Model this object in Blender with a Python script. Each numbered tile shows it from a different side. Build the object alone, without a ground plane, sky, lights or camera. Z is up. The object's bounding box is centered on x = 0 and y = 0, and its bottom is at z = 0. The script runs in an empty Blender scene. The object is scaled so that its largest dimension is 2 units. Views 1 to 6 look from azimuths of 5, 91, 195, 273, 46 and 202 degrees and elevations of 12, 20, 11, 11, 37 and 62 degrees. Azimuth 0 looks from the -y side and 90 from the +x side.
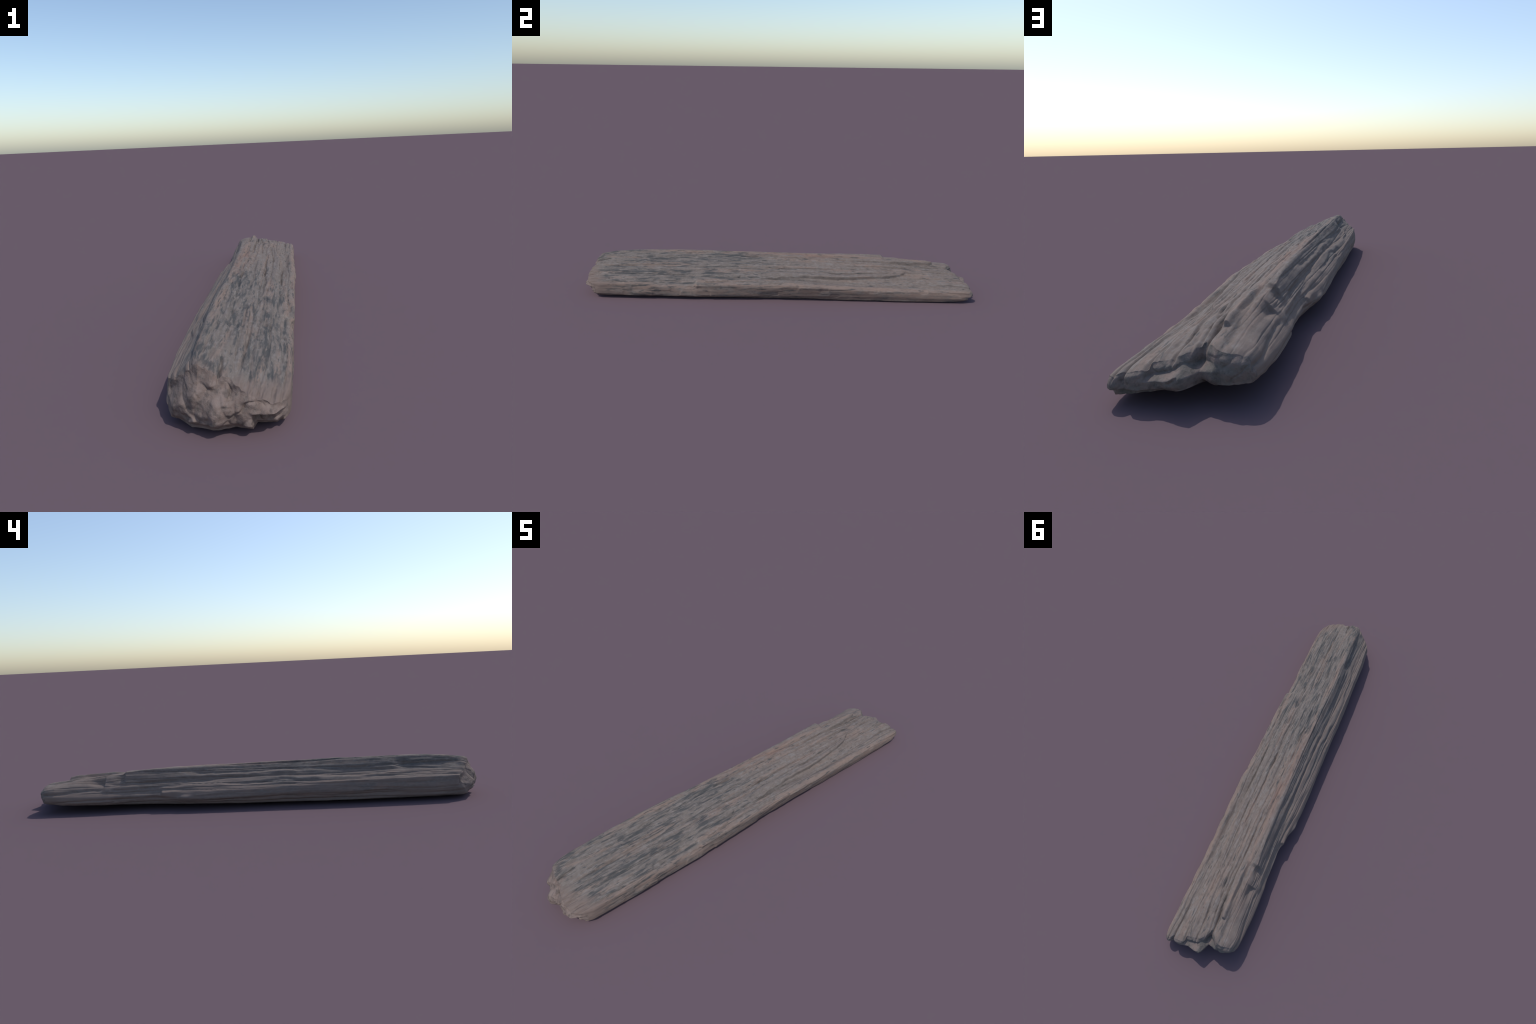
# A weathered, sea-worn driftwood plank: one lofted timber body whose cross-section
# changes along the grain, with two broken ends, lifted splinters, cracks and worn ledges.
import bpy, bmesh
import numpy as np

# ------------------------------------------------------------------ noise helpers
def _hash(ix, iy, iz, seed):
    h = (ix.astype(np.int64) * 374761393 + iy.astype(np.int64) * 668265263
         + iz.astype(np.int64) * 2147483647 + seed * 974711) & 0xFFFFFFFF
    h = ((h ^ (h >> 13)) * 1274126177) & 0xFFFFFFFF
    h = ((h ^ (h >> 16)) * 2246822519) & 0xFFFFFFFF
    return ((h ^ (h >> 15)) & 0xFFFFFF) / float(0xFFFFFF) * 2.0 - 1.0

def noise(x, y, z, seed):
    """smooth value noise, -1..1"""
    fx, fy, fz = np.floor(x), np.floor(y), np.floor(z)
    tx, ty, tz = x - fx, y - fy, z - fz
    tx, ty, tz = [t * t * t * (t * (6 * t - 15) + 10) for t in (tx, ty, tz)]
    out = 0.0
    for a in (0, 1):
        for b in (0, 1):
            for c in (0, 1):
                w = (tx if a else 1 - tx) * (ty if b else 1 - ty) * (tz if c else 1 - tz)
                out = out + w * _hash(fx + a, fy + b, fz + c, seed)
    return out

def grain_noise(x, y, z, across, along, seed, octaves=2):
    """noise drawn out along the grain (the y axis)"""
    out, amp, tot = 0.0, 1.0, 0.0
    for o in range(octaves):
        f = 1.9 ** o
        out = out + amp * noise(x * f / across + 31.7 * o, y * f / along, z * f / across, seed + o)
        tot += amp
        amp *= 0.55
    return out / tot

def step(a, b, t):
    t = np.clip((t - a) / (b - a), 0, 1)
    return t * t * (3 - 2 * t)

def bump(t, c, w):
    return np.exp(-((t - c) / w) ** 2)

def track(points, y):
    """monotone-ish smooth interpolation of a value along the length"""
    p = np.array(points, float)
    return np.interp(y, p[:, 0], p[:, 1])

# ------------------------------------------------------------------ cross-section corners along y
# each corner of the section: (y, x, z) stations from the near end to the far end
LEDGE = [(-1, -.101, .090), (-.9, -.124, .102), (-.85, -.130, .103), (-.75, -.135, .103), (-.55, -.142, .102), (-.35, -.148, .101),
         (-.2, -.149, .093), (-.05, -.153, .083), (.1, -.156, .078), (.25, -.162, .067), (.33, -.156, .058), (.36, -.150, .061),
         (.405, -.147, .066), (.425, -.143, .068), (.5, -.141, .067), (.58, -.142, .067), (.64, -.149, .066),
         (.75, -.150, .070), (.88, -.149, .074), (.95, -.141, .075), (1, -.134, .078)]
SLOPE = [(-1, -.063, .120), (-.9, -.080, .134), (-.75, -.088, .130), (-.65, -.088, .131), (-.60, -.092, .137),
         (-.3, -.097, .137), (0, -.101, .130), (.3, -.107, .119), (.45, -.109, .117), (.56, -.114, .117), (.64, -.110, .122),
         (.668, -.110, .115), (.8, -.116, .114), (.88, -.128, .111), (.95, -.128, .103), (1, -.124, .095)]
RIDGE = [(-1, -.030, .158), (-.94, -.037, .167), (-.85, -.047, .178), (-.75, -.050, .185), (-.6, -.055, .188),
         (-.45, -.057, .188), (-.3, -.053, .186), (0, -.057, .181), (.3, -.063, .176), (.45, -.074, .173),
         (.566, -.088, .167), (.582, -.082, .158), (.7, -.070, .150), (.8, -.062, .141), (.86, -.060, .130),
         (.92, -.064, .123), (1, -.062, .114)]
BROW = [(-1, .161, .058), (-.95, .167, .064), (-.85, .176, .074), (-.75, .177, .076), (-.62, .178, .069),
        (-.55, .179, .060), (-.418, .178, .058), (-.395, .184, .075), (-.25, .185, .077), (0, .184, .078),
        (.15, .189, .082), (.3, .187, .069), (.45, .182, .062), (.6, .180, .057), (.75, .176, .057),
        (.9, .175, .060), (1, .171, .056)]
TOE = [(-1, .161, .030), (-.9, .174, .022), (-.7, .178, .016), (-.35, .178, .019), (-.2, .173, .021),
       (0, .169, .024), (.3, .169, .024), (.6, .170, .020), (.8, .172, .018), (1, .175, .026)]
SOLE_OUT = [(-1, .133, .010), (-.9, .149, .003), (-.4, .145, .0), (-.2, .144, .001), (0, .147, 0), (.2, .148, 0),
            (.4, .159, 0), (.7, .163, 0), (.9, .162, .003), (1, .159, .012)]
SOLE_MID = [(-1, .020, .010), (-.93, .020, .004), (-.8, .020, .002), (0, .030, .003), (.6, .040, .006),
            (.85, .040, .016), (.95, .040, .028), (1, .040, .034)]
SOLE_IN = [(-1, -.055, .006), (-.94, -.060, .001), (-.8, -.075, .001), (0, -.075, .004), (.5, -.065, .010),
           (.8, -.070, .018), (.9, -.076, .029), (1, -.082, .056)]
HEEL = [(-1, -.092, .024), (-.9, -.115, .016), (-.8, -.129, .016), (-.4, -.134, .017), (0, -.134, .018),
        (.3, -.131, .020), (.42, -.119, .023), (.55, -.119, .025), (.65, -.135, .028), (.85, -.137, .035),
        (.95, -.133, .047), (1, -.127, .062)]
FLANK = [(-1, -.104, .058), (-.9, -.128, .060), (-.75, -.142, .060), (-.5, -.150, .064), (-.2, -.156, .062),
         (0, -.160, .056), (.2, -.162, .050), (.33, -.158, .048), (.42, -.141, .047), (.55, -.139, .049),
         (.65, -.151, .048), (.8, -.153, .050), (.95, -.143, .060), (1, -.135, .066)]
CROWN_A = [(-1, .002), (-.8, .004), (-.4, .005), (.0, .003), (.2, .002), (.6, .010), (.66, .010), (.72, .007), (.85, .004), (.95, .001), (1, 0)]     # swelling of the top face, inner third
CROWN_B = [(-1, .004), (-.85, .006), (-.55, .010), (-.42, .012), (-.2, .007), (.2, .001), (.5, .006), (.65, .005), (.75, .003), (.9, .002), (1, 0)]     # and outer third

NT, NY, NC = 220, 820, 76        # samples: half ring, length, end-face depth
CORNER_T = [0, .18, .36, .56, .77, .955, 1.0]         # ledge, slope, ridge, crown a, crown b, brow, toe
CORNER_B = [0, .13, .42, .68, .86, .95, 1.0]          # toe, sole out, mid, in, heel, flank, ledge
# position of corner i on the ring, 0..2
RING_T = np.array(CORNER_T + [1 + c for c in CORNER_B[1:]])

def corner_curve(table, y):
    p = np.array(table, float)
    return np.interp(y, p[:, 0], p[:, 1]), np.interp(y, p[:, 0], p[:, 2])

def even(v, half=60):
    k = np.exp(-0.5 * (np.arange(-half, half + 1) / (half * .4)) ** 2)
    return np.convolve(np.pad(v, half, mode='edge'), k / k.sum(), mode='valid')

def section(y):
    """corner coordinates for the stations y -> X, Z of shape (len(y), 2*NT)"""
    cs = {k: corner_curve(t, y) for k, t in dict(d=LEDGE, f=SLOPE, c=RIDGE, b=BROW, a=TOE, g0=SOLE_OUT,
          g1=SOLE_MID, g2=SOLE_IN, e=HEEL, k=FLANK).items()}
    (cx, cz), (bx, bz) = [[even(v) for v in cs[k]] for k in 'cb']      # the broad top ignores local chips of its edges
    t1 = (cx + (bx - cx) * .36, cz + (bz - cz) * .36 + track(CROWN_A, y))
    t2 = (cx + (bx - cx) * .70, cz + (bz - cz) * .70 + track(CROWN_B, y))
    order = [cs['d'], cs['f'], cs['c'], t1, t2, cs['b'], cs['a'], cs['g0'], cs['g1'], cs['g2'], cs['e'], cs['k'], cs['d']]
    px = np.stack([o[0] for o in order], 1)
    pz = np.stack([o[1] for o in order], 1)
    ring = np.arange(2 * NT) / NT
    seg = np.clip(np.searchsorted(RING_T, ring, side='right') - 1, 0, len(RING_T) - 2)
    t = (ring - RING_T[seg]) / (RING_T[seg + 1] - RING_T[seg])
    X = px[:, seg] * (1 - t) + px[:, seg + 1] * t
    Z = pz[:, seg] * (1 - t) + pz[:, seg + 1] * t
    # round the corners by a short circular blur around the ring
    k = np.exp(-0.5 * (np.arange(-9, 10) / 2.2) ** 2)
    k /= k.sum()
    X = sum(w * np.roll(X, s, 1) for w, s in zip(k, range(-9, 10)))
    Z = sum(w * np.roll(Z, s, 1) for w, s in zip(k, range(-9, 10)))
    return X, Z

# ------------------------------------------------------------------ the two broken ends: y as a function of (x, z)
NEAR_REACH = [(-.18, -.80), (-.15, -.854), (-.13, -.889), (-.10, -.930), (-.06, -.957), (-.03, -.967), (0, -.978), (.03, -.975),
              (.05, -.965), (.083, -.975), (.11, -.974), (.14, -.970), (.16, -.943), (.18, -.90)]
FAR_REACH = [(-.18, .87), (-.155, .908), (-.14, .928), (-.12, .942), (-.085, .956), (-.058, .955), (-.044, .949), (-.026, .944), (-.016, .962),
             (-.008, .982), (0, .993), (.012, .993), (.03, .991), (.06, .992), (.10, .996), (.118, .995), (.128, .989), (.14, .996),
             (.155, .997), (.165, .990), (.18, .965)]

def height_fraction(x, y, z):
    """0 at the underside, 1 at the top face"""
    cx, cz = corner_curve(RIDGE, y)
    bx, bz = corner_curve(BROW, y)
    lx, lz = corner_curve(SLOPE, y)
    top = np.where(x > cx, cz + (bz - cz) * (x - cx) / (bx - cx), cz + (lz - cz) * (x - cx) / (lx - cx))
    g = corner_curve(SOLE_MID, y)[1]
    return np.clip((z - g) / np.maximum(top - g, .02), 0, 1.2)

def near_end(x, z):
    y = track(NEAR_REACH, x)
    h = height_fraction(x, np.full_like(x, -.95), z)
    inner = step(.055, .035, x) * step(-.16, -.10, x)
    y = y + inner * .032 * step(.55, 1.0, h)                         # broken back below the ridge
    y = y + .010 * step(.7, 1.0, h) * step(.035, .055, x)
    y = y + .022 * step(.22, .0, h)                                   # rounded underneath
    y = y + .034 * step(.086, .094, x) * step(.185, .125, x) * step(.058, .049, z)          # slot under the outer lip
    y = y - .012 * bump(x, .005, .025) * bump(z, .055, .022)          # knuckle
    y = y - .007 * bump(x, -.055, .02) * bump(z, .085, .02)
    return y

def far_end(x, z):
    y = track(FAR_REACH, x)
    h = height_fraction(x, np.full_like(x, .95), z)
    back = track([(-.12, 0), (-.06, .010), (-.03, .030), (-.02, .052), (.0, .052), (.015, .036), (.045, .030), (.074, .026), (.082, .002), (.2, 0)], x)
    finger = bump(x, .008, .013)
    y = y - back * step(.50 + .12 * finger, .68 + .12 * finger, h)                    # upper layer snapped off short
    y = y - .018 * step(.2, .0, h)
    y = y - .010 * step(.8, 1.05, h)
    y = y - .008 * bump(x, .132, .007) * step(.3, .6, h)
    return y

# ------------------------------------------------------------------ surface relief on the flanks and top
LIP = [(-.1, .138), (.02, .128), (.15, .121), (.4, .106), (.55, .091), (.62, .075), (.653, .058), (.68, .046), (1, .036)]
LIP_DEPTH = [(-1, 0), (-.10, 0), (.10, .009), (.30, .014), (.50, .012), (.62, .011), (.66, .007), (.8, .001), (1, .001)]
# long cracks along the grain: x at both ends, y range, depth, half width
CRACKS = [(.048, .030, .30, .975, .0050, .0035), (.012, -.005, .10, .78, .0040, .0030), (.100, .090, -.62, -.28, .0055, .0050),
          (.060, .052, -.80, -.42, .0050, .0045), (.020, .012, -.985, -.86, .0080, .0035), (-.012, -.020, -.40, .05, .0045, .0040),
          (.075, .066, -.38, .10, .0050, .0040), (.135, .132, -.25, .25, .0045, .0035), (.030, .022, -.30, .22, .0045, .0035),
          (-.020, -.026, .78, .95, .0050, .0035), (.080, .080, .86, 1.0, .0035, .0030), (.125, .130, .60, 1.0, .0035, .0030),
          (.150, .146, -.80, -.45, .0040, .0040), (-.030, -.036, .12, .50, .0035, .0030), (.145, .142, .3, .62, .0035, .003),
          (.088, .062, .25, .60, .0055, .0024), (.030, .012, .35, .74, .0050, .0024), (-.008, -.018, .28, .66, .0045, .0022),
          (.070, .052, -.05, .42, .0050, .0024), (.148, .150, .62, .97, .0040, .0030), (.006, -.012, .70, .94, .0055, .0030)]
# flank grooves: z at both ends, y range, depth, half width
FLANK_GROOVES = [(.150, .152, -.90, -.62, .0070, .0090), (.128, .128, -.60, -.05, .0045, .0050), (.150, .148, -.55, .30, .0050, .0055),
                 (.135, .118, -.05, .55, .0045, .0045), (.112, .105, -.30, .15, .0050, .0050), (.122, .112, .15, .66, .0045, .0045),
                 (.100, .092, .30, .64, .0040, .0045), (.092, .088, .66, .95, .0045, .0050), (.118, .116, -.86, -.45, .0040, .0045),
                 (.098, .096, -.50, -.1, .0030, .004), (.045, .042, -.7, .3, .0030, .005), (.055, .05, .5, .9, .0035, .005)]

def relief(X, Y, Z, ring, NXX, NZZ):
    """outward offset for body points; ring position says which face a point is on"""
    top = step(.35, .40, ring) * step(.97, .93, ring)
    left = step(.40, .34, ring) + step(1.80, 1.86, ring)
    brow = step(.90, .95, ring) * step(1.10, 1.04, ring)
    under = step(1.08, 1.15, ring) * step(1.88, 1.82, ring)
    wob = noise(X * 0 + 3.1, Y * 9, Y * 0, 5) * .006 + noise(X * 0 + 9.1, Y * 31, Y * 0, 6) * .0025
    d = np.zeros_like(X)

    # fibrous grain everywhere, coarser on the split left flank
    g1 = grain_noise(X, Y, Z, .015, .38, 11, 3)
    g2 = grain_noise(X, Y, Z, .0075, .14, 21, 2)
    g3 = grain_noise(X, Y, Z, .032, .40, 31, 1)
    rid = 1 - np.abs(grain_noise(X, Y, Z, .024, .95, 41, 2)) * 2.4
    crisp = 1 - .75 * (bump(ring, 0, .035) + bump(ring, 2, .035) + bump(ring, .36, .025))     # keep the ledge and the ridge sharp
    d += top * crisp * (.0032 * g1 + .0008 * g2 + .0026 * g3 - .0048 * np.clip(rid, 0, 1) ** 3 + .0030)
    h1 = grain_noise(X, Y + .8 * Z, Z, .026, .55, 15, 2)
    calm = 1 - .55 * step(.60, .68, Y)
    d += left * crisp * calm * (.0050 * h1 + .0014 * g1 + .0010 * g2 + .0030 * g3 - .0040 * np.clip(rid, 0, 1) ** 4 + .0008)
    d += brow * (.0022 * g1 + .0010 * g2)
    d += under * (.0025 * g1 + .0015 * g3)
    lump = grain_noise(X, Y, Z, .05, .06, 51, 2)
    d += .0022 * lump * (1 - under * .5)

    # lifted upper layer that ends in a lip on the outer half of the top
    lx = track(LIP, Y) + wob * .7
    depth = track(LIP_DEPTH, Y)
    d -= top * depth * step(-.002, .003, X - lx) * step(.158, .136, X)
    d += top * .35 * depth * bump(X, lx - .008, .009)

    # pits and short chips along the grain, thickest on the near half
    chip = grain_noise(X, Y, Z, .011, .055, 61, 2)
    strip = grain_noise(X, Y, Z, .020, .45, 71, 1)
    near = step(.35, -.15, Y)
    d -= top * (.25 + .75 * near) * .0036 * step(.20, .60, chip + .45 * strip)

    # cracks on the top face
    for x0, x1, ya, yb, dep, wid in CRACKS:
        t = (Y - ya) / (yb - ya)
        xc = x0 + (x1 - x0) * t + wob * .6
        fade = step(0, .12, t) * step(1, .9, t) if yb < .95 and ya > -.95 else (step(0, .12, t) if yb >= .95 else step(1, .85, t))
        d -= top * 1.2 * dep * fade * bump(X, xc, wid)
    # grooves on the left flank
    for z0, z1, ya, yb, dep, wid in FLANK_GROOVES:
        t = (Y - ya) / (yb - ya)
        zc = z0 + (z1 - z0) * t + wob * .6
        fade = step(0, .10, t) * step(1, .90, t)
        d -= left * dep * fade * bump(Z, zc, wid)

    # the long splinter near the far end, with a blunt tip, standing on a lower bed
    sx = np.interp(Y, [.56, .70, .835], [-.030, -.037, -.046]) + wob * .4
    half = np.interp(Y, [.56, .70, .82, .836], [.016, .014, .010, .006])
    along = step(.52, .64, Y) * step(.838, .832, Y)
    bed = step(.60, .70, Y) * step(.92, .85, Y)
    d += top * .0130 * along * step(half + .004, half - .003, np.abs(X - sx))
    d -= .0060 * bed * bump(X, sx + .022, .008) * top
    d -= .0060 * step(.60, .68, Y) * step(.96, .9, Y) * bump(X, sx - .026, .010)
    # flake end on the ridge and second notch behind it
    d -= .010 * step(.570, .576, Y) * step(.640, .585, Y) * bump(X, -.098, .018) * step(.12, .14, Z)
    d -= .011 * step(.658, .664, Y) * step(.74, .675, Y) * bump(X, -.103, .014) * step(.10, .12, Z)
    # hollow under the ridge and its blunt end
    d -= .006 * left * bump(Y, -.64, .035) * bump(Z, .160, .012)
    # knob where the ledge breaks off, scoop beyond it, second chip
    d += .009 * step(.27, .36, Y) * step(.412, .400, Y) * bump(Z, .077, .009) * left
    d -= .006 * bump(Y, .445, .030) * bump(Z, .060, .018) * (left + under)
    d -= .005 * bump(Y, .600, .020) * bump(Z, .052, .014) * (left + under)
    d += .005 * bump(Y, .30, .03) * bump(Z, .058, .007) * left
    d -= .005 * step(.30, .345, Y) * step(.62, .40, Y) * bump(Z, .050, .012) * (left + under)
    # notch between the two tongues of the far end, seen from below
    d -= under * .009 * step(.86, .97, Y) * bump(X, -.03, .018)
    # chips on the outer brow
    d -= brow * .0025 * step(.1, .5, grain_noise(X, Y, Z, .03, .05, 81, 1))
    return d

def end_roughness(X, Z, seed, size, amp):
    # turned and warped so that the lumps follow no lattice
    p, q = .80 * X + .60 * Z, -.60 * X + .80 * Z
    p, q = p + .35 * size * noise(q / size, p / size, X * 0 + 2.2, seed + 5), q + .35 * size * noise(p / size + 5, q / size, X * 0 + 6.1, seed + 6)
    a = noise(p / size, q / size, X * 0 + .3, seed)
    b = noise(q / (size * .52), p / (size * .52), X * 0 + 4.4, seed + 1)
    c = 1 - np.abs(noise(p / (size * .9) + 7, q / (size * 1.3), X * 0 + 8.8, seed + 2)) * 2
    return amp * (.70 * a + .30 * b - .40 * np.clip(c, 0, 1) ** 2 + .06)

# ------------------------------------------------------------------ build the lofted body
yn = -1 + 2 * (np.arange(NY + 1) / NY)
ring = np.arange(2 * NT) / NT
RING = np.broadcast_to(ring, (NY + 1, 2 * NT))
YN = np.broadcast_to(yn[:, None], (NY + 1, 2 * NT))

X, Z = section(yn)
w0 = np.clip((-.62 - YN) / .38, 0, 1) ** 1.3
w1 = np.clip((YN - .70) / .30, 0, 1) ** 1.5
Y = YN.copy()
for _ in range(3):                      # let the ends follow their broken outline
    Y = YN + w0 * (near_end(X, Z) + 1) + w1 * (far_end(X, Z) - 1)
    # resample every ring column at its true y
    Xs, Zs = section(yn)
    for j in range(2 * NT):
        X[:, j] = np.interp(Y[:, j], yn, Xs[:, j])
        Z[:, j] = np.interp(Y[:, j], yn, Zs[:, j])

# outward normals of the section
tx = np.roll(X, -1, 1) - np.roll(X, 1, 1)
tz = np.roll(Z, -1, 1) - np.roll(Z, 1, 1)
ln = np.hypot(tx, tz) + 1e-9
NXX, NZZ = -tz / ln, tx / ln
cxm, czm = X.mean(1, keepdims=True), Z.mean(1, keepdims=True)
sign = np.sign(((X - cxm) * NXX + (Z - czm) * NZZ).mean())
NXX, NZZ = NXX * sign, NZZ * sign
D = relief(X, Y, Z, RING, NXX, NZZ)
# round the rims of both ends
rim0 = np.clip(1 - (YN + 1) / .030, 0, 1)
rim1 = np.clip(1 - (1 - YN) / .030, 0, 1)
D = D - .004 * rim0 ** 2 - .003 * rim1 ** 2
X = X + D * NXX
Z = Z + D * NZZ

def cap(row, reach, seed, size, amp, bulge, soft):
    """end face: a grid strung between the upper and lower half of the last ring"""
    xr, yr, zr = X[row], Y[row], Z[row]
    it = np.arange(0, NT + 1)
    ib = (2 * NT - it) % (2 * NT)
    s = (np.arange(NC + 1) / NC)[None, :]
    gx = xr[it][:, None] * (1 - s) + xr[ib][:, None] * s
    gz = zr[it][:, None] * (1 - s) + zr[ib][:, None] * s
    gy0 = yr[it][:, None] * (1 - s) + yr[ib][:, None] * s
    thick = np.hypot(xr[it] - xr[ib], zr[it] - zr[ib])[:, None]
    edge = np.minimum(s, 1 - s) * thick                                  # distance to the rim
    inside = 1 - np.exp(-(edge / soft) ** 1.3)
    out = -1 if bulge < 0 else 1
    gy = gy0 * (1 - inside) + (reach(gx, gz) + bulge + out * end_roughness(gx, gz, seed, size, amp)) * inside
    return gx, gy, gz

near_grid = cap(0, near_end, 101, .026, .014, -.002, .012)
far_grid = cap(NY, far_end, 131, .034, .007, .003, .006)

# ------------------------------------------------------------------ one surface, then regions
verts = [np.stack([X.ravel(), Y.ravel(), Z.ravel()], 1)]
W = 2 * NT
i = np.arange(NY)[:, None]
j = np.arange(W)[None, :]
a = i * W + j
b = i * W + (j + 1) % W
body_quads = np.stack([a, b, b + W, a + W], -1).reshape(-1, 4)
BODY_N = (NY + 1) * W

def cap_faces(grid, row, base, flip):
    gx, gy, gz = grid
    idx = np.full(gx.shape, -1, int)
    it = np.arange(NT + 1)
    idx[:, 0] = row * W + it
    idx[:, NC] = row * W + (2 * NT - it) % (2 * NT)
    idx[0, :] = row * W
    idx[NT, :] = row * W + NT
    inner = idx == -1
    idx[inner] = base + np.arange(inner.sum())
    v = np.stack([gx[inner], gy[inner], gz[inner]], 1)
    q = np.stack([idx[:-1, :-1], idx[:-1, 1:], idx[1:, 1:], idx[1:, :-1]], -1).reshape(-1, 4)
    return v, (q[:, ::-1] if flip else q)

v0, q0 = cap_faces(near_grid, 0, BODY_N, False)
v1, q1 = cap_faces(far_grid, NY, BODY_N + len(v0), True)
V = np.concatenate([verts[0], v0, v1])
V[:, 2] -= V[:, 2].min()
V[:, 0] -= (V[:, 0].max() + V[:, 0].min()) / 2 - .003      # the ledge bulges a little less than the brow
lo, hi = V[:, 1].min(), V[:, 1].max()
V[:, 1] = (V[:, 1] - (lo + hi) / 2) * (2.0 / (hi - lo))

quads = np.concatenate([body_quads, q0, q1])
# which part each face belongs to
fc = V[quads].mean(1)
ringpos = np.concatenate([np.broadcast_to((j + .5) / NT, (NY, W)).ravel(), np.full(len(q0) + len(q1), -1.0)])
part = np.zeros(len(quads), int)
part[len(body_quads):len(body_quads) + len(q0)] = 1
part[len(body_quads) + len(q0):] = 2
topface = (ringpos > .34) & (ringpos < .93)
sx = np.interp(fc[:, 1], [.56, .70, .835], [-.030, -.037, -.046])
part[topface & (fc[:, 1] > .60) & (fc[:, 1] < .842) & (np.abs(fc[:, 0] - sx) < .020)] = 3      # long splinter
ledge_face = ((ringpos > 0) & (ringpos < .06)) | (ringpos > 1.90)
part[ledge_face & (fc[:, 1] > -.90) & (fc[:, 1] < .42)] = 4                                    # worn ledge of the flank

def face_normals(V, q):
    d1, d2 = V[q[:, 2]] - V[q[:, 0]], V[q[:, 3]] - V[q[:, 1]]
    return np.cross(d1, d2)
fn = face_normals(V, quads)
# make all faces look outward (body by its section normal, caps by the y direction)
mid_b = fn[:len(body_quads)]
cen = fc[:len(body_quads)] * np.array([1, 0, 1]) - np.array([0, 0, .07])
if (mid_b * cen).sum() < 0:
    quads[:len(body_quads)] = quads[:len(body_quads), ::-1]
for p, sgn in ((1, -1), (2, 1)):
    m = part == p
    if (fn[m][:, 1].sum()) * sgn < 0:
        quads[m] = quads[m][:, ::-1]
fn = face_normals(V, quads)
VN = np.zeros_like(V)
for k in range(4):
    np.add.at(VN, quads[:, k], fn)
VN /= np.linalg.norm(VN, axis=1, keepdims=True) + 1e-12

# ------------------------------------------------------------------ materials
class Nodes:
    def __init__(self, name):
        self.mat = bpy.data.materials.new(name)
        self.mat.use_nodes = True
        self.t = self.mat.node_tree
        self.t.nodes.clear()
        self.co = self.t.nodes.new("ShaderNodeTexCoord").outputs["Object"]
    def put(self, sock, val):
        if hasattr(val, "links"):
            self.t.links.new(val, sock)
        else:
            sock.default_value = val
    def noise(self, scale, size=1.0, detail=3.0, rough=.55, loc=(0, 0, 0), distortion=0.0):
        m = self.t.nodes.new("ShaderNodeMapping")
        self.put(m.inputs["Vector"], self.co)
        m.inputs["Scale"].default_value = scale
        m.inputs["Location"].default_value = loc
        n = self.t.nodes.new("ShaderNodeTexNoise")
        self.put(n.inputs["Vector"], m.outputs[0])
        n.inputs["Scale"].default_value = size
        n.inputs["Detail"].default_value = detail
        n.inputs["Roughness"].default_value = rough
        n.inputs["Distortion"].default_value = distortion
        return n.outputs["Fac"]
    def ramp(self, fac, a, b, va=0.0, vb=1.0):
        n = self.t.nodes.new("ShaderNodeMapRange")
        n.interpolation_type = 'SMOOTHSTEP'
        self.put(n.inputs["Value"], fac)
        for k, v in (("From Min", a), ("From Max", b), ("To Min", va), ("To Max", vb)):
            n.inputs[k].default_value = v
        return n.outputs["Result"]
    def math(self, op, a, b=0.0):
        n = self.t.nodes.new("ShaderNodeMath")
        n.operation = op
        self.put(n.inputs[0], a)
        self.put(n.inputs[1], b)
        return n.outputs[0]
    def mix(self, fac, a, b, blend='MIX'):
        n = self.t.nodes.new("ShaderNodeMix")
        n.data_type = 'RGBA'
        n.blend_type = blend
        self.put(n.inputs["Factor"], fac)
        for s, v in ((n.inputs["A"] if False else n.inputs[6], a), (n.inputs[7], b)):
            self.put(s, v if hasattr(v, "links") else (*v, 1.0))
        return n.outputs[2]
    def xyz(self):
        n = self.t.nodes.new("ShaderNodeSeparateXYZ")
        self.put(n.inputs[0], self.co)
        return n.outputs
    def finish(self, color, height, rough=.9, strength=.5, dist=.004):
        bs = self.t.nodes.new("ShaderNodeBsdfPrincipled")
        bp = self.t.nodes.new("ShaderNodeBump")
        bp.inputs["Strength"].default_value = strength
        bp.inputs["Distance"].default_value = dist
        self.put(bp.inputs["Height"], height)
        self.put(bs.inputs["Normal"], bp.outputs[0])
        self.put(bs.inputs["Base Color"], color)
        self.put(bs.inputs["Roughness"], rough)
        bs.inputs["Specular IOR Level"].default_value = .25
        o = self.t.nodes.new("ShaderNodeOutputMaterial")
        self.t.links.new(bs.outputs[0], o.inputs[0])
        return self.mat

GREY, WARM, PALE = (.162, .137, .122), (.180, .144, .125), (.207, .185, .172)
TAN, RUST, SLATE, BROWN = (.225, .160, .130), (.182, .108, .084), (.060, .061, .062), (.165, .123, .106)

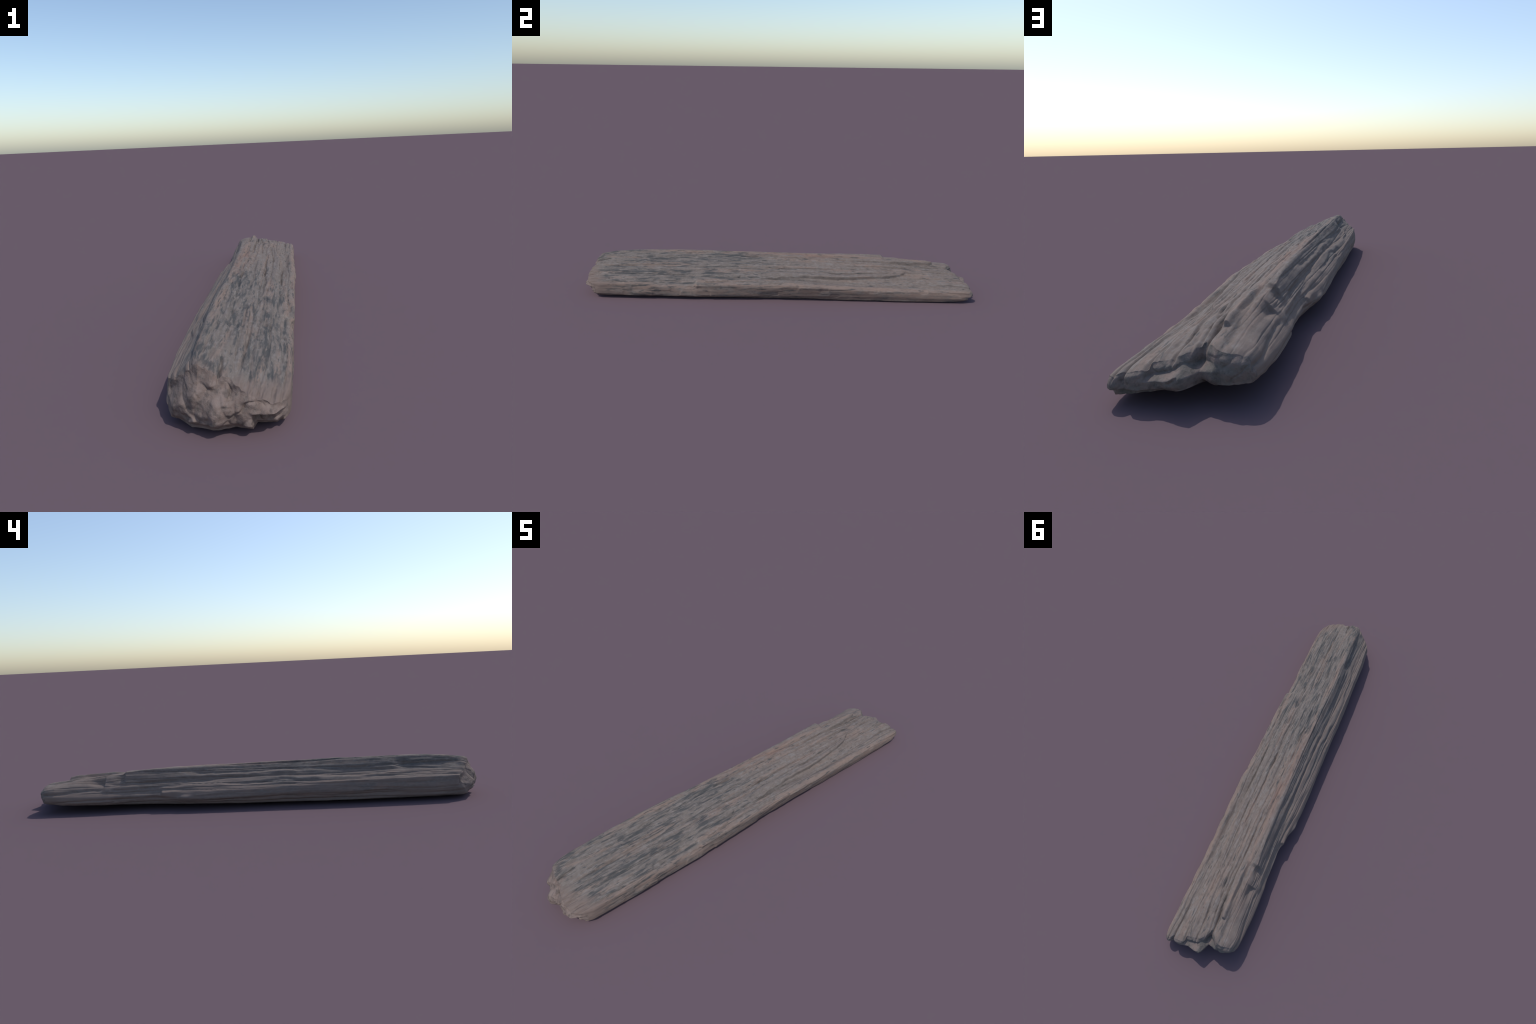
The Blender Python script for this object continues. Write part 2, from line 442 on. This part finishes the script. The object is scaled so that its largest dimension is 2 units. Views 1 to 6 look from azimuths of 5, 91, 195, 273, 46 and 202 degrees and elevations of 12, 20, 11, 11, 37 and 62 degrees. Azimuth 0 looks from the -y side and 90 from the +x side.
def weathered_wood():
    n = Nodes("weathered_grey_wood")
    x, y, z = n.xyz()
    far = n.ramp(n.math('ADD', y, n.math('MULTIPLY', n.noise((6, 3, 6), 1.0, 2), .5)), -.05, .65)
    near = n.math('SUBTRACT', 1.0, far)
    col = n.mix(far, GREY, WARM)
    # broad warm and cool drift along the boards
    drift = n.noise((38, 2.2, 38), 1.0, 3, .5, (3, 1, 7))
    col = n.mix(n.ramp(drift, .50, .66, 0, .65), col, TAN)
    # pale dry flecks and fibres
    fleck = n.noise((70, 16, 70), 1.0, 3, .6, (11, 5, 2))
    col = n.mix(n.ramp(fleck, .52, .68, 0, .55), col, PALE)
    fine = n.noise((190, 22, 190), 1.0, 3, .6)
    col = n.mix(n.ramp(fine, .35, .65, .0, .32), col, (.120, .104, .094))
    # fine round mottling of the dry surface
    mott = n.noise((95, 60, 95), 1.0, 2, .5, (3, 7, 7))
    col = n.mix(n.ramp(mott, .53, .68, 0, .45), col, PALE)
    col = n.mix(n.ramp(mott, .46, .32, 0, .40), col, (.112, .095, .085))
    # rusty line on the ridge, middle of the length
    rust = n.math('MULTIPLY', n.ramp(n.math('ABSOLUTE', n.math('ADD', x, .045)), .030, .008), n.ramp(n.math('ABSOLUTE', n.math('SUBTRACT', y, .12)), .42, .10))
    rust = n.math('MULTIPLY', rust, n.ramp(n.noise((55, 7, 55), 1.0, 3, .6, (1, 9, 4)), .40, .62, 0, .75))
    col = n.mix(rust, col, RUST)
    # worn tan edge lines: ridge and outer brow
    for centre, seed in ((-.052, 2), (.165, 6), (-.156, 9)):
        band = n.ramp(n.math('ABSOLUTE', n.math('SUBTRACT', x, centre)), .020, .004)
        band = n.math('MULTIPLY', band, n.ramp(n.noise((30, 10, 30), 1.0, 3, .6, (seed, 3, seed)), .36, .58, 0, .65))
        col = n.mix(band, col, TAN)
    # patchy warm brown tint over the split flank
    split = n.math('MULTIPLY', n.ramp(x, -.07, -.12), n.ramp(n.noise((30, 5, 30), 1.0, 3, .6, (8, 2, 9)), .35, .60, .1, .65))
    col = n.mix(split, col, (.195, .150, .130))
    # slate-dark streaks and pits, mostly on the near half
    streak = n.noise((80, 11, 80), 1.0, 4, .6, (5, 2, 8), .2)
    patch = n.noise((14, 3.5, 14), 1.0, 2, .5, (2, 8, 1))
    dark = n.math('ADD', streak, n.math('MULTIPLY', n.math('SUBTRACT', patch, .5), .26))
    dark = n.math('ADD', dark, n.math('SUBTRACT', n.math('MULTIPLY', near, .105), .030))
    rows = n.noise((34, .9, 34), 1.0, 2, .5, (7, 0, 3))
    dark = n.math('ADD', dark, n.math('MULTIPLY', n.math('SUBTRACT', rows, .5), .32))
    face = n.ramp(x, -.12, -.05, .22, 1.0)                       # little of it on the split flank
    col = n.mix(n.math('MULTIPLY', face, n.ramp(dark, .535, .755, 0, .92)), col, SLATE)
    pit = n.noise((95, 24, 95), 1.0, 2, .5, (9, 9, 3))
    pit = n.math('ADD', pit, n.math('MULTIPLY', near, .05))
    col = n.mix(n.math('MULTIPLY', face, n.ramp(pit, .64, .76, 0, .75)), col, SLATE)
    grainy = n.math('ADD', n.math('MULTIPLY', fine, .7), n.math('MULTIPLY', fleck, .6))
    # bare brown wood showing through at the near end
    worn = n.math('SUBTRACT', n.math('ADD', y, .985), n.math('MULTIPLY', n.math('MULTIPLY', x, x), 4.2))
    worn = n.math('ADD', worn, n.math('MULTIPLY', n.math('SUBTRACT', n.noise((45, 12, 45), 1.0, 3, .6, (6, 1, 2)), .5), .16))
    col = n.mix(n.ramp(worn, .065, -.01, 0, .75), col, BROWN)
    return n.finish(col, grainy, .92, .35, .003)

def broken_wood(name, base, dark, darkness):
    n = Nodes(name)
    big = n.noise((38, 30, 38), 1.0, 3, .55)
    col = n.mix(n.ramp(big, .38, .62), base, (.195, .150, .132))
    spot = n.noise((60, 40, 48), 1.0, 3, .6, (4, 4, 1))
    col = n.mix(n.ramp(spot, .49, .68, 0, darkness), col, dark)
    fine = n.noise((150, 110, 150), 1.0, 3, .6, (2, 0, 5))
    col = n.mix(n.ramp(fine, .4, .65, 0, .3), col, (.215, .180, .160))
    return n.finish(col, n.math('ADD', fine, n.math('MULTIPLY', spot, .6)), .93, .45, .004)

wood = weathered_wood()
raw_near = broken_wood("broken_brown_wood", BROWN, (.085, .07, .064), .75)
raw_far = broken_wood("worn_grey_end_wood", (.140, .124, .110), (.080, .072, .066), .6)

# ------------------------------------------------------------------ objects
root = bpy.data.objects.new("driftwood_plank", None)
root["label"] = "weathered grey driftwood plank with broken splintered ends"
root["category"] = "driftwood"
bpy.context.collection.objects.link(root)

def make_part(name, ids, mat):
    q = quads[np.isin(part, ids)]
    used, inv = np.unique(q, return_inverse=True)
    q = inv.reshape(q.shape)
    faces = []
    for f in q.tolist():
        g = list(dict.fromkeys(f))
        if len(g) > 2:
            faces.append(g)
    me = bpy.data.meshes.new(name)
    me.from_pydata(V[used].tolist(), [], faces)
    me.polygons.foreach_set("use_smooth", np.ones(len(me.polygons), bool))
    me.materials.append(mat)
    me.update()
    me.normals_split_custom_set_from_vertices(VN[used].tolist())
    ob = bpy.data.objects.new(name, me)
    ob.parent = root
    bpy.context.collection.objects.link(ob)
    return ob

make_part("plank_body", [0], wood)
make_part("broken_end", [1], raw_near)
make_part("broken_end", [2], raw_far)
make_part("splinter", [3], wood)
make_part("ledge", [4], wood)
